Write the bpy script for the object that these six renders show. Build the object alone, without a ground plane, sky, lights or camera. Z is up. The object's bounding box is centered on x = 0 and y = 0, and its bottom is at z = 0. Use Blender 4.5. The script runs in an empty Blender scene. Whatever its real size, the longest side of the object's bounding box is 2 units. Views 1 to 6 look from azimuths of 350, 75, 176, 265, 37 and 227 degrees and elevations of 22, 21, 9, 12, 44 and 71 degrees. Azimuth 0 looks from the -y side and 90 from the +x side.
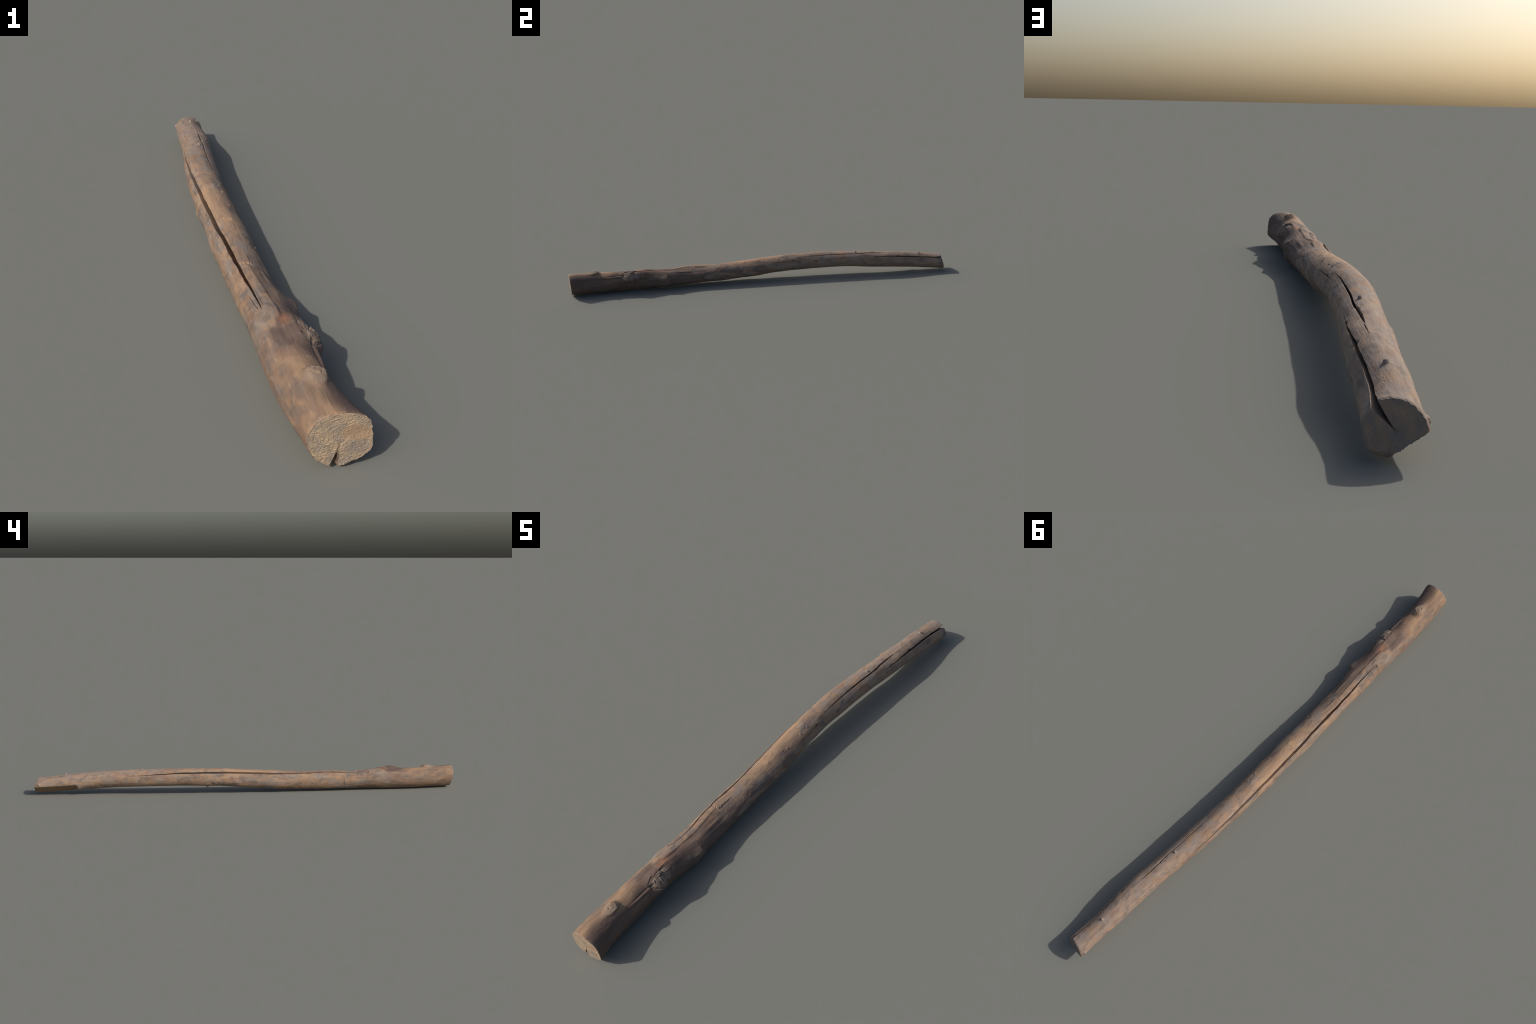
"""Weathered, barkless driftwood log: a gently arched pole with a sawn butt end, a split and
broken thin end, long drying cracks, knots of cut and broken branches, and small twig stubs."""
import bpy, math
import numpy as np

RNG = np.random.default_rng(7)
MM = 0.001

# --------------------------------------------------------------------------- the pole itself
# stations along the log, in millimetres:
# y, centre x, centre z, mean radius, then the second and third harmonic of the cross-section
STATIONS = np.array([
    (-1020,  22.1,  54.9,  50.9,   4.2,   2.2,   0.2,   3.0),
    ( -931,  10.7,  52.2,  50.4,   0.9,  -1.7,  -0.5,   0.3),
    ( -843,   3.2,  48.1,  48.9,   0.5,  -2.3,  -1.1,  -1.0),
    ( -754,   0.9,  48.0,  49.2,   1.3,  -0.3,  -1.2,   0.5),
    ( -665,  -1.7,  48.4,  47.7,   0.5,  -0.5,  -1.4,   1.0),
    ( -577,  -1.8,  47.6,  46.5,   1.1,  -1.5,  -1.3,  -0.2),
    ( -488,  -4.2,  46.2,  45.4,   3.3,  -1.0,   0.0,   0.1),
    ( -399, -10.0,  48.3,  44.8,   1.8,  -2.8,   2.3,  -1.6),
    ( -310, -13.1,  49.5,  44.5,   2.6,  -1.9,   1.8,  -0.2),
    ( -222, -14.1,  52.1,  44.7,   1.3,  -0.8,   0.3,  -0.3),
    ( -133, -17.4,  56.7,  45.2,   2.5,   0.5,   0.9,  -0.8),
    (  -44, -18.4,  61.8,  44.6,   1.7,  -1.4,   1.5,  -1.1),
    (   44, -23.3,  69.0,  43.9,   2.1,   0.0,   1.2,  -1.0),
    (  133, -24.0,  74.0,  42.9,   1.2,  -0.7,   1.1,  -1.1),
    (  222, -25.3,  76.8,  43.0,   0.4,  -0.0,   0.2,  -0.7),
    (  310, -22.0,  78.5,  43.1,   1.5,  -1.0,   1.3,  -0.9),
    (  399, -18.3,  77.7,  42.2,   1.8,  -0.3,   1.6,  -0.3),
    (  488, -12.3,  75.2,  41.5,   1.4,  -0.5,   1.3,  -0.5),
    (  577,  -3.8,  72.6,  41.5,   0.6,  -1.2,  -0.0,   0.3),
    (  665,   2.0,  68.9,  42.0,   1.6,  -1.1,  -0.5,   1.0),
    (  754,   5.9,  62.4,  41.2,   0.9,  -0.9,  -0.3,  -0.2),
    (  843,   7.5,  53.9,  40.7,   0.8,  -1.5,   0.5,  -0.8),
    (  931,  13.6,  46.1,  39.5,   1.7,  -2.2,  -0.1,  -0.6),
    ( 1020,  19.3,  38.6,  40.8,   1.7,  -3.2,  -1.9,  -0.7)]) * MM

Y_BUTT, Y_TIP = -0.9945, 0.9915        # where the axis meets the two end faces
COLUMNS, ROWS = 600, 1600


def station_at(y):
    """Catmull-Rom interpolation of the stations."""
    s = STATIONS[:, 0]
    n = len(s)
    i = np.clip(np.searchsorted(s, y, side="right") - 1, 0, n - 2)
    w = ((y - s[i]) / (s[i + 1] - s[i]))[:, None]
    p = STATIONS[:, 1:]
    a, b, c, d = p[np.maximum(i - 1, 0)], p[i], p[i + 1], p[np.minimum(i + 2, n - 1)]
    return 0.5 * (2 * b + (c - a) * w + (2 * a - 5 * b + 4 * c - d) * w**2 + (3 * b - a - 3 * c + d) * w**3)


# --------------------------------------------------------------------------- noise helpers
PERM = RNG.permutation(256)
PERM = np.concatenate([PERM, PERM, PERM])
GRAD = RNG.normal(size=(256, 3))
GRAD /= np.linalg.norm(GRAD, axis=1)[:, None]


def perlin(x, y, z):
    xi, yi, zi = (np.floor(v).astype(np.int64) for v in (x, y, z))
    xf, yf, zf = x - xi, y - yi, z - zi
    u, v, w = (t * t * t * (t * (t * 6 - 15) + 10) for t in (xf, yf, zf))
    out = 0.0
    for dx in (0, 1):
        for dy in (0, 1):
            for dz in (0, 1):
                g = GRAD[PERM[PERM[PERM[(xi + dx) & 255] + ((yi + dy) & 255)] + ((zi + dz) & 255)] & 255]
                dot = g[..., 0] * (xf - dx) + g[..., 1] * (yf - dy) + g[..., 2] * (zf - dz)
                out = out + dot * (u if dx else 1 - u) * (v if dy else 1 - v) * (w if dz else 1 - w)
    return out * 1.6


def noise1(t, seed=0.0):
    t = np.asarray(t, float)
    return perlin(t, np.full_like(t, 11.3 + seed), np.full_like(t, 4.7 - seed * 0.37))


def smooth(a, b, x):
    t = np.clip((x - a) / (b - a), 0, 1)
    return t * t * (3 - 2 * t)


def profile(points, blur):
    """Smooth curve through hand-placed (position, value) points."""
    p = np.array(sorted(points), float)
    x = np.linspace(p[0, 0] - 4 * blur, p[-1, 0] + 4 * blur, 3000)
    k = np.exp(-(np.arange(-3 * blur, 3 * blur, x[1] - x[0]) / blur) ** 2 * 2)
    v = np.convolve(np.pad(np.interp(x, p[:, 0], p[:, 1]), len(k), mode="edge"), k / k.sum(), "same")[len(k):-len(k)]
    return lambda t: np.interp(t, x, v)


def bell(x, width):
    return np.exp(-(x / width) ** 2)


# --------------------------------------------------------------------------- base surface
def row_positions():
    """Rows lie twice as close where the big knots are."""
    t = np.linspace(-1, 1, 4001)
    density = 1 + 1.2 * (smooth(-0.95, -0.93, t) - smooth(-0.34, -0.32, t))
    c = np.concatenate([[0], np.cumsum((density[1:] + density[:-1]) / 2)])
    c /= c[-1]
    f = np.interp(np.linspace(0, 1, ROWS), c, np.linspace(0, 1, 4001))
    return Y_BUTT + f * (Y_TIP - Y_BUTT)


rows = row_positions()
theta = np.arange(COLUMNS) / COLUMNS * 2 * math.pi
base = station_at(rows)
CX, CZ = base[:, 0:1], base[:, 1:2]
TH = theta[None, :] + 0 * CX
YY = rows[:, None] + 0 * TH
RAD = (base[:, 2:3] + base[:, 3:4] * np.cos(2 * TH) + base[:, 4:5] * np.sin(2 * TH)
       + base[:, 5:6] * np.cos(3 * TH) + base[:, 6:7] * np.sin(3 * TH))
MEAN_R = base[:, 2:3]
BX, BZ = CX + RAD * np.cos(TH), CZ + RAD * np.sin(TH)


def arc(deg):
    """Signed distance round the girth from the given bearing (0 = +x side, 90 = top)."""
    d = TH - np.radians(deg)
    return (d - 2 * math.pi * np.round(d / (2 * math.pi))) * MEAN_R


REGION = np.zeros(TH.shape, np.int16)           # which part a vertex cell belongs to
REGION_NAMES = {0: "trunk"}


def region(name, mask):
    k = len(REGION_NAMES)
    REGION_NAMES[k] = name
    REGION[mask] = k


H = np.zeros_like(TH)                           # relief added to the radius

# broad lumps, dents and long fibres of the weathered wood
H += 0.55 * MM * perlin(BX / 0.035, YY / 0.10, BZ / 0.035)
H += 0.42 * MM * perlin(BX / 0.018 + 9, YY / 0.040, BZ / 0.018)
ropy = perlin(BX / 0.0075 + 3, YY / 0.10 + 5, BZ / 0.0075)
H += 0.32 * MM * ropy * smooth(-0.5, 0.5, perlin(BX / 0.04 + 31, YY / 0.2, BZ / 0.04) + 0.2)
H += 0.16 * MM * perlin(BX / 0.0032, YY / 0.035 + 2, BZ / 0.0032 + 8)
H += 0.10 * MM * perlin(BX / 0.002 + 7, YY / 0.006, BZ / 0.002)

# deeper flutes along the shaded flank near the butt
flank = bell(arc(5), 0.030) * (1 - smooth(-0.75, -0.6, YY)) + bell(arc(40), 0.03) * bell(YY + 0.42, 0.12)
H += 1.5 * MM * flank * perlin(BX / 0.012, YY / 0.22, BZ / 0.012)

# --------------------------------------------------------------------------- knots
def oval(y0, deg, half_length, half_girth, turn=0.0):
    u, a = YY - y0, arc(deg)
    c, s = math.cos(turn), math.sin(turn)
    u, a = c * u + s * a, -s * u + c * a
    return u, a, np.hypot(u / half_length, a / half_girth)


DEG = np.degrees(TH)
DEG = np.where(DEG > 180, DEG - 360, DEG)

# cut branch stub on the top near the butt: leaning saw face, steep on the far side
height = profile([(-0.918, 0), (-0.908, 0.8), (-0.896, 4.9), (-0.886, 9.4), (-0.876, 12.6), (-0.869, 13.4), (-0.861, 12.2), (-0.851, 6.0), (-0.843, 1.5), (-0.834, 0)], 0.003)
a = arc(86)
a = a + 0.0012 * noise1(YY / 0.012, 3)
narrow = np.sqrt(np.clip(1 - (a / np.where(a > 0, 0.027, 0.0185)) ** 2, 0.02, 1))
stub = height(-0.869 + (YY + 0.869) / narrow) * MM * smooth(-0.0195, -0.0125, a) * (1 - smooth(0.004, 0.027, a))
u = YY + 0.874
rho = np.hypot(u / 0.024, a / 0.0165)
grain = 0.6 * MM * perlin(BX / 0.004, YY / 0.004, BZ / 0.004)
heart = -2.2 * MM * bell(np.hypot(u + 0.008, a - 0.003), 0.0028) - 1.8 * MM * bell(np.hypot(u - 0.004, a + 0.003), 0.0022) \
        - 1.6 * MM * bell(np.hypot(u - 0.012, a - 0.004), 0.0022) - 1.1 * MM * bell(np.hypot(u / 1.4, a) - 0.0075, 0.0012)
H += stub + (grain + heart) * smooth(0.95, 0.6, rho)
region("branch_stub", np.hypot((YY + 0.874) / 0.029, arc(88) / 0.019) < 1)
H += -2.0 * MM * bell(YY + 0.935, 0.03) * bell(arc(80), 0.030)
# the butt is not round: flattened on the right, full at the lower right
butt_shape = profile([(-200, 0), (-180, -0.5), (-155, -0.3), (-138, 1.5), (-110, 1.8), (-89, 1.4), (-74, 1.8), (-60, 3.6), (-41, 6.8), (-29, 8.0), (-19, 5.2), (-3, -2.0), (12, -5.6), (27, -2.2),
                      (40, 0), (61, 1.6), (77, 2.0), (99, 3.0), (115, 2.4), (137, 1.4), (151, 0.4), (180, -0.5), (200, 0)], 4)
H += butt_shape(DEG) * MM * np.clip(1 - (YY - Y_BUTT) / 0.09, 0, 1) ** 1.5
tip_shape = profile([(-200, -1), (-176, -1.5), (-150, 0), (-100, 0), (-79, -4.5), (-67, -4.8), (-57, -3.4), (-45, -1.8), (-30, -2.2), (-13, -0.8), (1, 0.9), (34, 2.6), (60, 4.2), (77, 3), (91, 1.7), (117, 1.7),
                     (132, -0.4), (145, -0.8), (159, -2.2), (172, -0.9), (200, -1)], 4)
H += tip_shape(DEG) * MM * np.clip(1 - (Y_TIP - YY) / 0.08, 0, 1) ** 1.5

# broken branch collar on the shoulder: jagged plates of torn wood on a jutting mound
height = profile([(-0.765, 0), (-0.750, 0.6), (-0.737, 5), (-0.724, 11.5), (-0.711, 16.6), (-0.695, 17.2), (-0.677, 15), (-0.66, 12.6), (-0.645, 10.2),
                  (-0.627, 7.5), (-0.612, 3.6), (-0.597, 1.2), (-0.575, 0)], 0.0025)
breadth = profile([(-14, 0), (-4, 0.05), (5, 0.12), (11, 0.32), (14.5, 0.86), (17, 1.0), (33, 0.95), (45, 0.88), (60, 0.80), (70, 0.66), (76, 0.45), (84, 0.20), (96, 0.0)], 1.3)
slip = np.interp(YY, [-0.72, -0.70, -0.65, -0.61], [0, 0, 9, 14]) * smooth(60, 25, DEG)
mound = height(YY) * breadth(DEG - slip + 2.2 * noise1(YY / 0.011, 12)) * MM
u, a, rho = oval(-0.690, 42, 0.054, 0.0225, turn=-0.12)
rho = rho * (1 + 0.10 * noise1(np.arctan2(a / 0.021, u / 0.048) * 1.7, 8))
plates_u, plates_a = RNG.uniform(-0.046, 0.046, 11), RNG.uniform(-0.020, 0.020, 11)
near = np.full(TH.shape, 9.0)
second = np.full(TH.shape, 9.0)
lift = np.zeros(TH.shape)
for pu, pa in zip(plates_u, plates_a):
    hgt, tu, ta = RNG.uniform(-3.8, 1.4) * MM, RNG.uniform(-0.10, 0.10), RNG.uniform(-0.20, 0.20)
    d = np.hypot((u - pu) * 0.62, a - pa) + 0.0018 * noise1(u / 0.006 + pa * 900, 2) + 0.0016 * noise1(a / 0.005 + pu * 700, 3)
    closer = d < near
    second = np.where(closer, near, np.minimum(second, d))
    lift = np.where(closer, hgt + tu * (u - pu) + ta * (a - pa), lift)
    near = np.where(closer, d, near)
inside = smooth(1.05, 0.95, rho)
torn = lift - 2.2 * MM * smooth(0.0010, 0.0, second - near) * smooth(-0.15, 0.2, perlin(BX / 0.012, YY / 0.02, BZ / 0.012)) \
       + 0.7 * MM * perlin(BX / 0.003, YY / 0.006, BZ / 0.003)
H += mound + torn * inside
H += -8.5 * MM * bell(np.hypot((u + 0.043) / 1.5, a + 0.001), 0.0055)               # rotten hole
H += -2.4 * MM * bell(a - 0.0215, 0.0022) * bell(u - 0.012, 0.030)                   # split behind the upper rim
tail = bell(arc(43.8), 0.0042) * smooth(-0.845, -0.79, YY) * smooth(-0.73, -0.75, YY)
H += 3.2 * MM * tail - 1.6 * MM * bell(arc(51), 0.003) * smooth(-0.83, -0.79, YY) * smooth(-0.735, -0.745, YY)
region("broken_knot", rho < 1.10)

# bulge on the side: a bright brow with a scooped, broken face below it
height = profile([(-0.625, 0), (-0.606, 2.2), (-0.587, 5.5), (-0.566, 9.2), (-0.546, 12.6), (-0.528, 13.8), (-0.515, 11.6), (-0.503, 6.2), (-0.490, 2.6), (-0.475, 0.6), (-0.462, 0)], 0.003)
breadth = profile([(-54, 0), (-44, 0.12), (-36, 0.36), (-28, 0.50), (-14, 0.58), (-2, 0.64), (6, 0.74), (12, 0.96), (16, 1.02), (21, 0.94), (29, 0.60), (37, 0.28), (46, 0.10), (58, 0)], 2)
H += height(YY) * breadth(DEG) * MM
u, a, rho = oval(-0.534, 8, 0.036, 0.026)
scoop = bell(np.hypot((u - 0.002) / 0.024, (a + 0.016) / 0.011), 1.0)
H += 2.2 * MM * bell(YY + 0.517, 0.007) * bell(arc(20), 0.011) - 2.2 * MM * bell(YY + 0.546, 0.014) * bell(arc(24), 0.009)
H += -2.4 * MM * scoop + 1.2 * MM * scoop * perlin(BX / 0.006, YY / 0.009, BZ / 0.006)
H += 0.8 * MM * bell(np.hypot(u / 0.024, (a + 0.016) / 0.012) - 1.15, 0.12)
region("knot", np.hypot(u / 0.034, (a + 0.006) / 0.026) < 1.0)

# healed branch scar on the upper left: flat oval with a wrinkled heart where the long crack starts
u, a, rho = oval(-0.615, 120, 0.041, 0.026, turn=0.05)
H += 3.6 * MM * (1 - smooth(0.70, 1.35, rho))
H += 1.8 * MM * bell(YY + 0.60, 0.035) * bell(arc(152), 0.016)
H += -1.0 * MM * (1 - smooth(0.2, 0.8, rho))
for k in range(7):                              # radial checks round the heart of the scar
    ang = RNG.uniform(0, 6.28)
    du, da = u - 0.034, a + 0.000
    along = du * math.cos(ang) + da * math.sin(ang)
    across = -du * math.sin(ang) + da * math.cos(ang)
    H += -1.3 * MM * bell(across + 0.0008 * noise1(along / 0.005, k), 0.0009) * smooth(0, 0.002, along) * smooth(0.014, 0.008, along)
H += -2.0 * MM * bell(np.hypot(u - 0.034, a), 0.0032)
region("branch_scar", rho < 1.10)
H += -1.5 * MM * bell(YY + 0.685, 0.022) * bell(arc(108), 0.022)                    # hollow behind the scar

# a long ledge runs from the scar to a lifted flake; the wood to its right is worn lower
ledge_deg = np.interp(YY, [-0.66, -0.633, -0.596, -0.559, -0.523, -0.49, -0.455, -0.41, -0.37], [104, 92, 88, 92, 91, 90, 92, 94, 95])
la = (TH - np.radians(ledge_deg)) * MEAN_R + 0.0008 * noise1(YY / 0.012, 5)
along = smooth(-0.67, -0.62, YY) * smooth(-0.36, -0.40, YY)
H += along * (1.5 * MM * smooth(-0.006, 0.002, la) * smooth(0.026, 0.008, la) - 1.5 * MM * smooth(0.000, -0.007, la) * smooth(-0.034, -0.010, la))
flake_edge = -0.368 + 0.004 * noise1(TH * 9, 4)
flake = smooth(-0.0012, 0.0012, YY - flake_edge) * smooth(-0.275, -0.34, YY) * smooth(-0.0185, -0.0165, arc(106) + 0.0015 * noise1(YY / 0.01, 9)) * smooth(0.022, 0.010, arc(106))
H += 2.6 * MM * flake
H += -0.8 * MM * bell(YY - flake_edge + 0.002, 0.002) * smooth(0.02, 0.012, np.abs(arc(102)))
region("bark_flake", (YY > -0.3705) & (YY < -0.322) & (np.abs(arc(101)) < 0.0145))

# low swellings read from the outline
for y0, deg, hgt, wy, wa in ((0.057, -167, 3.0, 0.014, 0.012), (0.160, -160, 1.6, 0.010, 0.010), (0.109, 84, 2.6, 0.016, 0.012),
                             (-0.107, 76, 1.6, 0.010, 0.008), (0.165, 34, 1.2, 0.012, 0.008), (0.648, 148, 2.0, 0.012, 0.012),
                             (-0.467, 178, 2.0, 0.006, 0.020), (-0.43, 176, 1.1, 0.012, 0.014)):
    H += hgt * MM * bell(YY - y0, wy) * bell(arc(deg), wa)

# --------------------------------------------------------------------------- twig stubs
for y0, deg, hgt, wide, slant in ((0.853, 88, 6.5, 5.0, 0.3), (0.497, 83, 6.3, 4.2, 0.1), (0.073, 60, 2.6, 3.6, 0.0), (0.115, 63, 2.6, 3.0, 0.0),
                                  (0.190, -105, 6.5, 5.0, 0.2), (-0.178, -112, 4.3, 3.6, 0.0), (-0.104, 99, 2.0, 2.6, 0.0),
                                  (-0.008, 58, 2.4, 3.0, 0.0), (-0.241, 33, 3.0, 2.2, 0.0), (0.976, 166, 4.5, 6.0, 0.2), (0.133, -162, 2.2, 3.2, 0.0),
                                  (0.040, -174, 2.0, 3.0, 0.0), (-0.310, -175, 1.8, 3.0, 0.0), (-0.258, -150, 1.8, 3.0, 0.0), (0.717, 156, 2.4, 3.0, 0.0)):
    u, a, _ = oval(y0, deg, 1, 1)
    w = wide * MM
    d = np.hypot(u + slant * w * 0.0, a) / w
    d = d * (1 + 0.16 * noise1(np.arctan2(a, u) * 1.3 + y0 * 40, 6))
    H += hgt * MM * (0.72 * (1 - smooth(0.45, 1.15, d)) + 0.28 * bell(d, 1.6)) + 0.5 * MM * smooth(0.5, 0.2, d) * perlin(BX / 0.0015, YY / 0.0015, BZ / 0.0015)
    if hgt > 2.9:
        region("twig_stub", d < 1.25)

# --------------------------------------------------------------------------- pits, scratches and chips
for y0, deg, dep, wy, wa in ((0.155, 31.7, 8.0, 8.0, 3.6), (0.604, 34.5, 4.5, 6.0, 2.6), (0.732, 48, 4.5, 5.0, 2.6), (0.732, 33, 3.5, 4.0, 4.0), (-0.265, 38.5, 1.8, 2.5, 1.8), (-0.36, 85, 1.6, 3.0, 1.6), (0.167, -144, 5.5, 7.0, 3.0),
                             (0.562, 73, 3.0, 5.0, 4.0), (0.80, -143, 4.0, 5.0, 4.0), (0.660, 151, 1.6, 6.0, 6.0), (-0.025, 62, 1.5, 4.0, 2.0),
                             (-0.487, -156, 2.2, 9.0, 2.2), (-0.314, 161, 1.5, 5.0, 3.0), (0.976, 174, 2.5, 4.0, 3.0), (-0.93, 70, 1.3, 3.0, 1.2),
                             (-0.955, 62, 1.3, 3.0, 1.2), (-0.80, 80, 1.2, 4.0, 1.2)):
    H += -dep * MM * bell(YY - y0, wy * MM) * bell(arc(deg) + 0.0006 * noise1(YY / 0.004, deg), wa * MM)
for k in range(190):
    y0, deg = RNG.uniform(-0.97, 0.96), RNG.uniform(-180, 180)
    dep, wy, wa = RNG.choice([-1, 1]) * RNG.uniform(0.25, 1.0) * MM, RNG.uniform(1.5, 4) * MM, RNG.uniform(0.8, 1.9) * MM
    i0, i1 = np.searchsorted(rows, [y0 - 0.016, y0 + 0.016])
    d = TH[i0:i1] - math.radians(deg)
    d = (d - 2 * math.pi * np.round(d / (2 * math.pi))) * MEAN_R[i0:i1]
    H[i0:i1] += dep * bell(YY[i0:i1] - y0, wy) * bell(d, wa)

R = RAD + H

# --------------------------------------------------------------------------- the split-off wedge under the thin end
inner = 22.8 * MM + (1.0 - YY) * 0.026 + 0.7 * MM * perlin(BX / 0.004, YY / 0.12, BZ / 0.004) + 0.9 * MM * noise1(YY / 0.03, 1)
bearing = np.radians(-124.5)
facing = np.cos(TH - bearing)
flat = np.where(facing > 0.2, inner / np.maximum(facing, 0.2), 9.0)
step = smooth(0.796, 0.808, YY + 0.007 * noise1(TH * 8, 2))
split = R * (1 - step) + np.minimum(R, flat) * step
region("split_face", (flat < R) & (YY > 0.8025))
R = split
R += 2.2 * MM * bell(YY - 0.795, 0.010) * bell(arc(-140), 0.014)

# --------------------------------------------------------------------------- drying cracks
# each: points along the log (y, bearing in degrees, half width mm, depth mm)
CRACKS = {
    "long": [(0.60, 157, 0.0, 1), (0.566, 156, 0.3, 2), (0.535, 155.5, 0.5, 3), (0.49, 154, 0.9, 6), (0.45, 152, 1.4, 10), (0.40, 150, 2.0, 16), (0.34, 147, 2.8, 22), (0.28, 145, 3.4, 26),
             (0.21, 141.3, 4.0, 28), (0.11, 138.5, 4.4, 28), (0.05, 135.5, 4.7, 28), (0.0, 134, 4.8, 28), (-0.07, 132.3, 4.6, 28), (-0.13, 130.6, 4.4, 28), (-0.18, 127.5, 4.2, 28),
             (-0.23, 125, 4.1, 28), (-0.30, 122, 3.9, 27), (-0.36, 120, 3.4, 25), (-0.42, 120.5, 2.9, 22), (-0.5, 120.5, 1.9, 16), (-0.55, 120.3, 1.1, 8), (-0.588, 120, 0.3, 2)],
    "upper": [(0.155, 46, 0.0, 1), (0.185, 51, 0.4, 3), (0.217, 52.9, 0.7, 5), (0.255, 55, 1.1, 10), (0.325, 58, 1.7, 16), (0.39, 58.8, 2.2, 20), (0.45, 61.3, 2.6, 22), (0.485, 62.5, 2.8, 22),
              (0.505, 62.8, 2.6, 22), (0.54, 66.8, 3.0, 22), (0.560, 71.7, 3.2, 20), (0.607, 76, 2.6, 18), (0.64, 78, 1.6, 14), (0.660, 79, 0.3, 4)],
    "upper_end": [(0.657, 75, 0.2, 1), (0.672, 77, 0.9, 6), (0.69, 78.6, 0.9, 6), (0.722, 79.8, 0.1, 1)],
    "tip": [(0.515, 31, 0.1, 1), (0.551, 32, 0.5, 4), (0.60, 34.3, 1.2, 9), (0.638, 36, 1.8, 14), (0.687, 39, 2.6, 20), (0.715, 41.5, 3.4, 26), (0.735, 42.2, 4.2, 28), (0.76, 41.7, 3.2, 30), (0.81, 43, 3.4, 33),
            (0.885, 45, 3.6, 34), (0.93, 46.3, 4.2, 35), (0.965, 47.5, 5.2, 36), (0.985, 48, 6.6, 37), (1.02, 48, 7.6, 37)],
    "shoulder": [(0.02, 26, 0.1, 0.5), (0.06, 28, 0.5, 2), (0.11, 28.5, 0.9, 4), (0.145, 31.5, 0.9, 4), (0.185, 31.5, 0.6, 3), (0.245, 33.5, 0.1, 0.5)],
    "belly": [(-1.02, -101, 7.2, 47), (-0.97, -100, 6.0, 43), (-0.9, -96, 4.6, 34), (-0.8, -95, 3.6, 24), (-0.65, -94, 2.2, 14), (-0.5, -95, 1.0, 6), (-0.4, -96, 0.1, 1)],
    "beside_scar": [(-0.49, 134, 0.1, 0.5), (-0.51, 133.6, 0.6, 2.5), (-0.545, 131.5, 0.7, 3), (-0.575, 128.5, 0.6, 2.5), (-0.588, 126, 0.1, 0.5)],
    "ledge_check": [(-0.46, 112, 0.1, 0.4), (-0.50, 113, 0.5, 1.6), (-0.56, 113, 0.5, 1.6), (-0.58, 115, 0.1, 0.4)],
    "knot_check": [(-0.625, 72, 0.3, 1.5), (-0.66, 70, 0.9, 4), (-0.70, 66, 0.8, 3), (-0.73, 58, 0.3, 1)],
    "rim_check": [(-0.585, 62, 0.1, 0.5), (-0.61, 64, 0.5, 1.6), (-0.64, 66, 0.4, 1.2), (-0.66, 67, 0.1, 0.4)],
}
for k, (name, pts) in enumerate(CRACKS.items()):
    p = np.array(sorted(pts))
    ok = (rows > p[0, 0]) & (rows < p[-1, 0])
    y = rows[ok]
    centre = np.radians(np.interp(y, p[:, 0], p[:, 1]))
    half = np.interp(y, p[:, 0], p[:, 2]) * MM
    depth = np.interp(y, p[:, 0], p[:, 3]) * MM
    shift = 0.7 * MM * noise1(y / 0.045, k) + 0.12 * MM * noise1(y / 0.012, k + 20)
    left = half * (1 + 0.24 * noise1(y / 0.04, k + 40) + 0.07 * noise1(y / 0.010, k + 50))
    right = half * (1 + 0.24 * noise1(y / 0.03, k + 60) + 0.07 * noise1(y / 0.009, k + 70))
    d = theta[None, :] - centre[:, None]
    d = (d - 2 * math.pi * np.round(d / (2 * math.pi))) * MEAN_R[ok] - np.minimum(half, 0.002)[:, None] / 0.002 * shift[:, None]
    x = np.where(d > 0, d / np.maximum(right, 1e-6)[:, None], -d / np.maximum(left, 1e-6)[:, None])
    cut = np.clip(1 - np.clip(x, 0, 1) ** 3.2, 0, 1)
    if name == "belly":                          # a hairline toward the pith that gapes at the bark side
        cut = 0.58 * cut + 0.42 * (1 - np.clip(x / 0.22, 0, 1) ** 2)
    R[ok] = np.maximum(R[ok] - depth[:, None] * cut, 3.2 * MM)

# worn, slightly ragged arris at both ends
butt_d, tip_d = YY - Y_BUTT, Y_TIP - YY
R -= 1.3 * MM * smooth(0.004, 0.0, butt_d) * (1 + 1.2 * perlin(BX / 0.011, YY * 0, BZ / 0.011) + 0.7 * perlin(BX / 0.003, YY * 0, BZ / 0.003))
R -= 1.6 * MM * smooth(0.005, 0.0, tip_d) * (1 + 1.2 * perlin(BX / 0.006, YY * 0 + 3, BZ / 0.006))

# --------------------------------------------------------------------------- points, with the leaning end faces
X, Z = CX + R * np.cos(TH), CZ + R * np.sin(TH)


def butt_lean(x, z):
    return -0.10 * (z - 0.053) + 0.03 * (x - 0.02)


def tip_lean(x, z):
    return -0.20 * (x - 0.0155) - 0.32 * (np.maximum(z, 0.016) - 0.041) - 0.35 * np.maximum(0.016 - z, 0)


fade_b = np.clip(1 - butt_d / 0.10, 0, 1) ** 2
fade_t = np.clip(1 - tip_d / 0.12, 0, 1) ** 2
Y = YY + butt_lean(X, Z) * fade_b + tip_lean(X, Z) * fade_t
Z = np.where(Z < 2 * MM, 2 * MM * np.exp(np.minimum(Z - 2 * MM, 0) / (2 * MM)), Z)      # the belly is worn flat where it lies
LOW = Z.min()
Z = Z - LOW
SHIFT_Y = 0.0

POINTS = np.stack([X, Y + SHIFT_Y, Z], -1)


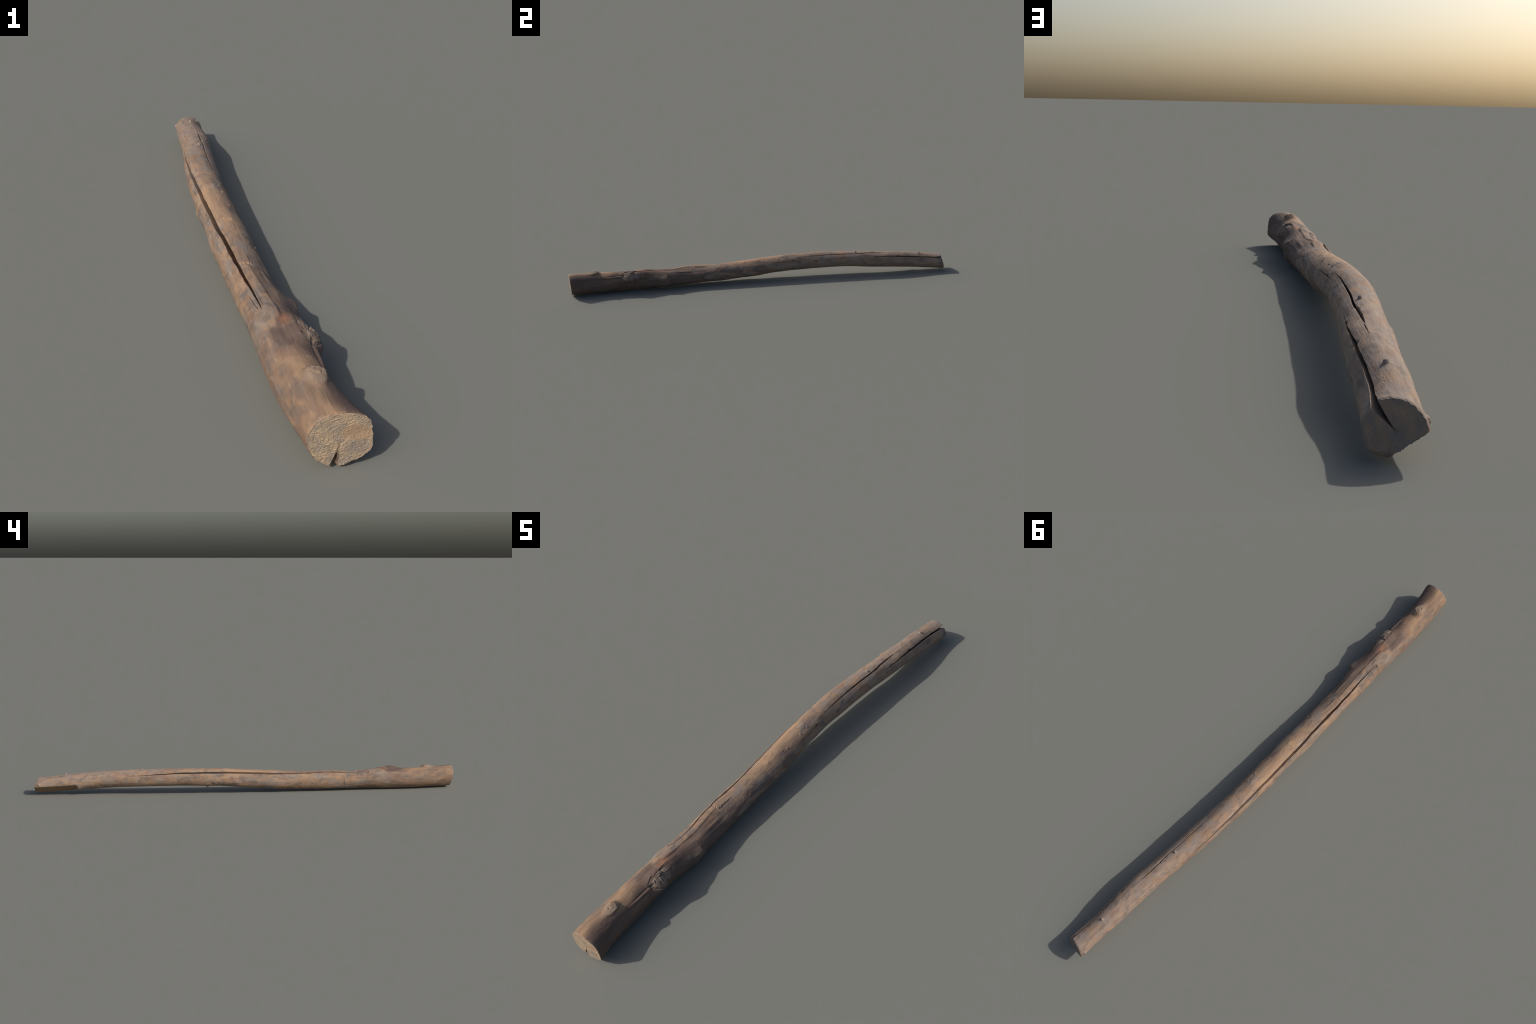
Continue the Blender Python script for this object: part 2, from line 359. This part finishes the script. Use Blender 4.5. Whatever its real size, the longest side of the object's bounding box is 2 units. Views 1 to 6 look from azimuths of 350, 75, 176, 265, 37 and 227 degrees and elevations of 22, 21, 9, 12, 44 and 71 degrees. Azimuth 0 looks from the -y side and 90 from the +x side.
def grid_normals(p):
    du = np.roll(p, -1, 1) - np.roll(p, 1, 1)
    dv = np.empty_like(p)
    dv[1:-1] = p[2:] - p[:-2]
    dv[0], dv[-1] = p[1] - p[0], p[-1] - p[-2]
    n = np.cross(dv, du)
    n /= np.maximum(np.linalg.norm(n, axis=-1, keepdims=True), 1e-12)
    return n


NORMALS = grid_normals(POINTS)


def end_cap(ring, at_tip, rings=90):
    """Star-shaped end face: rings from the arris in to the pith, with torn-fibre relief."""
    i = -1 if at_tip else 0
    cx, cz = base[i, 0], base[i, 1] - LOW
    t = np.linspace(1, 0, rings + 1)[:-1, None]
    px = cx + (ring[None, :, 0] - cx) * t
    pz = cz + (ring[None, :, 2] - cz) * t
    if at_tip:
        py = Y_TIP + SHIFT_Y + tip_lean(px, pz + LOW)
        rough = 0.9 * MM * perlin(px / 0.012, pz / 0.012, px * 0) + 0.45 * MM * perlin(px / 0.004, pz / 0.004, px * 0 + 5)
        rough -= 3.0 * MM * bell(np.hypot(px - cx, pz - cz), 0.003)
        rough -= 2.0 * MM * smooth(0.012, 0.0, pz)                                # crumbled lower lip
    else:
        py = Y_BUTT + SHIFT_Y + butt_lean(px, pz + LOW)
        saw = perlin((px + 0.3 * pz) / 0.008 + 2, (pz - 0.3 * px) / 0.0026, px * 0 + 1)
        crumb = perlin(px / 0.0024, pz / 0.0022, px * 0)
        rough = -0.34 * MM * crumb - 0.34 * MM * perlin(px / 0.0013, pz / 0.0011, px * 0 + 4) - 0.52 * MM * saw - 0.5 * MM * perlin(px / 0.018, pz / 0.018, px * 0 + 9)
        d = np.hypot(px - cx, pz - cz)
        rough += 0.10 * MM * np.cos((d + 0.0015 * perlin(px / 0.02, pz / 0.02, px * 0)) * 2 * math.pi / 0.0085)
        patch = bell(np.hypot((px - cx - 0.022) / 0.020, (pz - cz - 0.006) / 0.011), 1.0)
        rough = rough * (1 - 0.8 * patch) + 1.2 * MM * patch
    rim = smooth(1.0, 0.95, t)
    py = ring[None, :, 1] * (1 - rim) + (py + rough) * rim
    pts = np.stack([px, py, pz], -1)
    pts[0] = ring
    tip_point = np.array([[cx, pts[-1, :, 1].mean(), cz]])
    n = rings * COLUMNS
    verts = np.concatenate([pts.reshape(-1, 3), tip_point])
    a = np.arange(n - COLUMNS).reshape(rings - 1, COLUMNS)
    b = np.roll(a, -1, 1)
    quads = np.stack([a, b, b + COLUMNS, a + COLUMNS], -1).reshape(-1, 4)
    last = np.arange(n - COLUMNS, n)
    tris = np.stack([last, np.roll(last, -1), np.full(COLUMNS, n)], -1)
    if at_tip:
        quads, tris = quads[:, ::-1], tris[:, ::-1]
    return verts, quads, tris


# --------------------------------------------------------------------------- mesh helper
def make_mesh(name, verts, quads, tris=None, normals=None):
    me = bpy.data.meshes.new(name)
    tris = np.zeros((0, 3), int) if tris is None else tris
    me.vertices.add(len(verts))
    me.vertices.foreach_set("co", np.ascontiguousarray(verts, np.float32).ravel())
    loops = np.concatenate([quads.ravel(), tris.ravel()]).astype(np.int32)
    starts = np.concatenate([np.arange(len(quads)) * 4, len(quads) * 4 + np.arange(len(tris)) * 3]).astype(np.int32)
    me.loops.add(len(loops))
    me.loops.foreach_set("vertex_index", loops)
    me.polygons.add(len(starts))
    me.polygons.foreach_set("loop_start", starts)
    me.update(calc_edges=True)
    me.validate()
    me.polygons.foreach_set("use_smooth", np.ones(len(me.polygons), bool))
    if normals is not None:
        me.normals_split_custom_set_from_vertices(normals.astype(np.float32))
    me.update()
    return me


# --------------------------------------------------------------------------- materials
class Nodes:
    def __init__(self, name):
        self.mat = bpy.data.materials.new(name)
        self.mat.use_nodes = True
        self.t = self.mat.node_tree
        self.bsdf = self.t.nodes["Principled BSDF"]
        self.coord = self.t.nodes.new("ShaderNodeTexCoord").outputs["Object"]
        sep = self.t.nodes.new("ShaderNodeSeparateXYZ")
        self.t.links.new(self.coord, sep.inputs[0])
        self.x, self.y, self.z = sep.outputs

    def put(self, socket, value):
        if isinstance(value, bpy.types.NodeSocket):
            self.t.links.new(value, socket)
        elif isinstance(value, tuple) and len(value) == 3 and socket.type == "RGBA":
            socket.default_value = (*value, 1)
        else:
            socket.default_value = value

    def math(self, op, a, b=0.0, clamp=False):
        n = self.t.nodes.new("ShaderNodeMath")
        n.operation, n.use_clamp = op, clamp
        self.put(n.inputs[0], a)
        self.put(n.inputs[1], b)
        return n.outputs[0]

    def noise(self, scale, detail=4.0, rough=0.55, distortion=0.0, offset=(0, 0, 0)):
        m = self.t.nodes.new("ShaderNodeMapping")
        m.inputs["Scale"].default_value = scale
        m.inputs["Location"].default_value = offset
        self.t.links.new(self.coord, m.inputs["Vector"])
        n = self.t.nodes.new("ShaderNodeTexNoise")
        n.inputs["Scale"].default_value = 1.0
        n.inputs["Detail"].default_value = detail
        n.inputs["Roughness"].default_value = rough
        n.inputs["Distortion"].default_value = distortion
        self.t.links.new(m.outputs[0], n.inputs["Vector"])
        return n.outputs["Fac"]

    def step(self, value, lo, hi, out_lo=0.0, out_hi=1.0):
        n = self.t.nodes.new("ShaderNodeMapRange")
        n.interpolation_type = "SMOOTHSTEP"
        self.put(n.inputs["Value"], value)
        for key, v in zip(("From Min", "From Max", "To Min", "To Max"), (lo, hi, out_lo, out_hi)):
            n.inputs[key].default_value = v
        return n.outputs[0]

    def mix(self, fac, a, b, blend="MIX"):
        n = self.t.nodes.new("ShaderNodeMix")
        n.data_type, n.blend_type = "RGBA", blend
        self.put(n.inputs[0], fac)
        self.put(n.inputs[6], a)
        self.put(n.inputs[7], b)
        return n.outputs[2]

    def spot(self, place, size, wobble=None):
        """1 inside a soft ellipsoid round a place on the log."""
        m = self.t.nodes.new("ShaderNodeMapping")
        m.inputs["Scale"].default_value = tuple(1 / s for s in size)
        m.inputs["Location"].default_value = tuple(-p / s for p, s in zip(place, size))
        self.t.links.new(self.coord, m.inputs["Vector"])
        v = self.t.nodes.new("ShaderNodeVectorMath")
        v.operation = "LENGTH"
        self.t.links.new(m.outputs[0], v.inputs[0])
        d = v.outputs["Value"]
        if wobble is not None:
            d = self.math("ADD", d, self.math("MULTIPLY", self.math("SUBTRACT", wobble, 0.5), 2.2))
        return self.step(d, 1.15, 0.55)

    def finish(self, colour, roughness, bump_height, bump_distance, strength=1.0):
        self.put(self.bsdf.inputs["Base Color"], colour)
        self.put(self.bsdf.inputs["Roughness"], roughness)
        self.bsdf.inputs["Specular IOR Level"].default_value = 0.25
        b = self.t.nodes.new("ShaderNodeBump")
        b.inputs["Strength"].default_value = strength
        b.inputs["Distance"].default_value = bump_distance
        self.put(b.inputs["Height"], bump_height)
        self.t.links.new(b.outputs[0], self.bsdf.inputs["Normal"])
        return self.mat


TAN, GREY, UMBER = (0.290, 0.197, 0.137), (0.228, 0.184, 0.156), (0.105, 0.072, 0.061)
OCHRE, RUST, SLATE = (0.345, 0.222, 0.134), (0.270, 0.120, 0.066), (0.125, 0.104, 0.092)


def surface(point_y, deg, out=0.0):
    """Place on the finished surface, for colour spots."""
    s = station_at(np.array([point_y]))[0]
    th = math.radians(deg)
    return (s[0] + (s[2] + out) * math.cos(th), point_y + SHIFT_Y, s[1] - LOW + (s[2] + out) * math.sin(th))


def weathered(n):
    """Sun-bleached barkless wood: tan to grey mottling, slate blotches, brown stain, fine fibres."""
    cloud = n.noise((25, 13, 25), 4, 0.55, 0.5)
    c = n.mix(n.step(cloud, 0.44, 0.57), TAN, GREY)
    drift = n.math("ADD", n.y, n.math("MULTIPLY", n.math("SUBTRACT", cloud, 0.5), 1.2))
    c = n.mix(n.math("MULTIPLY", n.step(drift, 0.05, 0.65), 0.50), c, (0.305, 0.236, 0.193))     # bleached toward the thin end
    c = n.mix(n.math("MULTIPLY", n.step(drift, -0.35, -0.80), 0.58), c, (0.192, 0.128, 0.090))   # browner toward the butt
    warm = n.noise((34, 16, 34), 4, 0.55, 0.7, (4, 1, 7))
    c = n.mix(n.math("MULTIPLY", n.step(warm, 0.50, 0.62), 0.60), c, OCHRE)
    rosy = n.noise((31, 15, 31), 4, 0.55, 0.4, (11, 3, 2))
    c = n.mix(n.math("MULTIPLY", n.step(rosy, 0.52, 0.64), 0.50), c, (0.200, 0.122, 0.090))
    blot = n.noise((48, 24, 48), 4, 0.55, 0.4, (2, 8, 5))
    c = n.mix(n.math("MULTIPLY", n.step(blot, 0.51, 0.64), 0.52), c, SLATE)
    pale = n.noise((60, 26, 60), 3, 0.5, 0.3, (7, 5, 9))
    c = n.mix(n.math("MULTIPLY", n.step(pale, 0.56, 0.68), 0.35), c, (0.390, 0.290, 0.210))
    # purple-brown stain left by the bark along one flank, ragged at its edge
    ragged = n.noise((24, 6, 24), 6, 0.65, 0.9, (9, 2, 1))
    edge = n.math("ADD", n.x, n.math("MULTIPLY", n.math("SUBTRACT", ragged, 0.5), 0.15))
    edge = n.math("ADD", edge, n.step(n.y, -0.75, -0.97, 0.0, 0.010))
    stain = n.math("MULTIPLY", n.step(edge, 0.012, 0.034), n.step(n.y, 0.35, -0.25))
    c = n.mix(n.math("MULTIPLY", stain, 0.78), c, UMBER)
    # heartwood showing through beside the knots
    for y0, deg, size, col, amount in ((-0.648, 82, (0.013, 0.050, 0.013), RUST, 0.70), (-0.59, 74, (0.016, 0.070, 0.018), (0.150, 0.090, 0.068), 0.7),
                                       (-0.705, 88, (0.040, 0.055, 0.026), (0.118, 0.082, 0.068), 0.80), (-0.78, 72, (0.026, 0.06, 0.024), (0.110, 0.076, 0.064), 0.65), (-0.60, 60, (0.020, 0.07, 0.022), (0.105, 0.074, 0.064), 0.7), (-0.48, 76, (0.016, 0.10, 0.018), (0.130, 0.090, 0.074), 0.65), (-0.83, 85, (0.035, 0.06, 0.03), OCHRE, 0.55),
                                       (-0.97, 100, (0.020, 0.06, 0.03), OCHRE, 0.6), (0.0, 105, (0.035, 0.22, 0.02), (0.40, 0.255, 0.155), 0.5),
                                       (-0.945, 62, (0.035, 0.05, 0.03), UMBER, 0.65)):
        c = n.mix(n.math("MULTIPLY", n.spot(surface(y0, deg), size, ragged), amount), c, col)
    fibre = n.noise((190, 9, 190), 4, 0.6)
    streak = n.noise((75, 4, 75), 5, 0.6, 0.3, (3, 3, 3))
    c = n.mix(1.0, c, n.mix(fibre, (0.84, 0.83, 0.82), (1.16, 1.16, 1.16)), "MULTIPLY")
    c = n.mix(1.0, c, n.mix(n.step(streak, 0.33, 0.67), (0.90, 0.89, 0.89), (1.09, 1.09, 1.08)), "MULTIPLY")
    speck = n.noise((330, 160, 330), 2, 0.5)
    c = n.mix(n.math("MULTIPLY", n.step(speck, 0.68, 0.76), 0.35), c, (0.09, 0.07, 0.06))
    height = n.math("ADD", n.math("MULTIPLY", fibre, 0.6), n.math("MULTIPLY", n.noise((420, 60, 420), 3, 0.6), 0.4))
    return c, height


def material_trunk():
    n = Nodes("weathered_wood")
    c, h = weathered(n)
    return n.finish(c, 0.82, h, 0.0012, 0.7)


def material_knot(name, tint, amount):
    n = Nodes(name)
    c, h = weathered(n)
    mottled = n.noise((70, 45, 70), 5, 0.65, 0.4)
    edge = n.mix(n.step(mottled, 0.38, 0.64), tuple(v * 0.72 for v in tint), tint)
    return n, c, h, edge


def material_spot_knot(name, tint, amount, place, size, bump=0.0012):
    n, c, h, edge = material_knot(name, tint, amount)
    c = n.mix(n.math("MULTIPLY", n.spot(place, size, n.noise((60, 30, 60), 4)), amount), c, edge)
    return n.finish(c, 0.85, h, bump, 0.8)


def material_saw_face():
    n = Nodes("sawn_end_grain")
    cloud = n.noise((45, 1, 45), 5, 0.6, 0.4)
    c = n.mix(n.step(cloud, 0.38, 0.62), (0.405, 0.305, 0.208), (0.292, 0.237, 0.190))
    grit = n.noise((420, 60, 300), 3, 0.6)
    c = n.mix(1.0, c, n.mix(n.step(grit, 0.3, 0.7), (0.74, 0.73, 0.72), (1.18, 1.17, 1.15)), "MULTIPLY")
    blush = n.spot(surface(Y_BUTT, 20, -0.024), (0.024, 0.05, 0.016), cloud)
    c = n.mix(n.math("MULTIPLY", blush, 0.6), c, (0.340, 0.215, 0.140))
    blue = n.spot(surface(Y_BUTT, -35, -0.018), (0.022, 0.05, 0.014), cloud)
    c = n.mix(n.math("MULTIPLY", blue, 0.6), c, (0.215, 0.180, 0.160))
    return n.finish(c, 0.9, grit, 0.0014, 0.9)


def material_torn_face():
    n = Nodes("torn_end_grain")
    cloud = n.noise((40, 1, 40), 5, 0.6, 0.4)
    c = n.mix(n.step(cloud, 0.38, 0.62), (0.285, 0.205, 0.145), (0.215, 0.175, 0.150))
    grit = n.noise((160, 40, 160), 4, 0.6)
    c = n.mix(1.0, c, n.mix(grit, (0.78, 0.77, 0.76), (1.2, 1.2, 1.2)), "MULTIPLY")
    return n.finish(c, 0.9, grit, 0.0012, 0.7)


def material_split_face():
    n = Nodes("split_raw_wood")
    band = n.noise((130, 3.5, 130), 5, 0.6, 0.2)
    c = n.mix(n.step(band, 0.35, 0.65), (0.190, 0.128, 0.078), (0.315, 0.222, 0.140))
    return n.finish(c, 0.85, band, 0.002, 0.8)


MATERIALS = {
    "trunk": material_trunk(),
    "branch_stub": material_spot_knot("cut_knot_wood", (0.300, 0.228, 0.165), 0.75, surface(-0.883, 86, 0.008), (0.021, 0.030, 0.022)),
    "broken_knot": material_spot_knot("torn_knot_wood", (0.262, 0.200, 0.156), 0.85, surface(-0.692, 43, 0.012), (0.030, 0.055, 0.034), 0.002),
    "knot": material_spot_knot("side_knot_wood", (0.215, 0.165, 0.120), 0.6, surface(-0.53, 0, 0.008), (0.022, 0.036, 0.026)),
    "branch_scar": material_spot_knot("healed_scar_wood", (0.262, 0.205, 0.162), 0.85, surface(-0.622, 117, 0.002), (0.027, 0.042, 0.027)),
    "twig_stub": None, "bark_flake": None, "split_face": material_split_face(),
}

# --------------------------------------------------------------------------- assemble
log = bpy.data.objects.new("driftwood_log", None)
bpy.context.scene.collection.objects.link(log)
log["label"] = "weathered barkless driftwood log with long cracks and knots"
log["category"] = "driftwood log"


def add_part(name, mesh, material):
    ob = bpy.data.objects.new(name, mesh)
    bpy.context.scene.collection.objects.link(ob)
    ob.parent = log
    mesh.materials.append(material)
    return ob


flat_points = POINTS.reshape(-1, 3)
flat_normals = NORMALS.reshape(-1, 3)
idx = np.arange(ROWS * COLUMNS).reshape(ROWS, COLUMNS)
right = np.roll(idx, -1, 1)
QUADS = np.stack([idx[:-1], idx[1:], right[1:], right[:-1]], -1)
cell_region = REGION[:-1]
for k, name in REGION_NAMES.items():
    q = QUADS[cell_region == k]
    if len(q) == 0:
        continue
    used, inverse = np.unique(q, return_inverse=True)
    me = make_mesh(name, flat_points[used], inverse.reshape(-1, 4), None, flat_normals[used])
    add_part(name, me, MATERIALS.get(name) or MATERIALS["trunk"])

for name, row, at_tip, mat in (("sawn_face", 0, False, material_saw_face()), ("torn_face", -1, True, material_torn_face())):
    v, q, t = end_cap(POINTS[row], at_tip)
    add_part(name, make_mesh(name, v, q, t), mat)
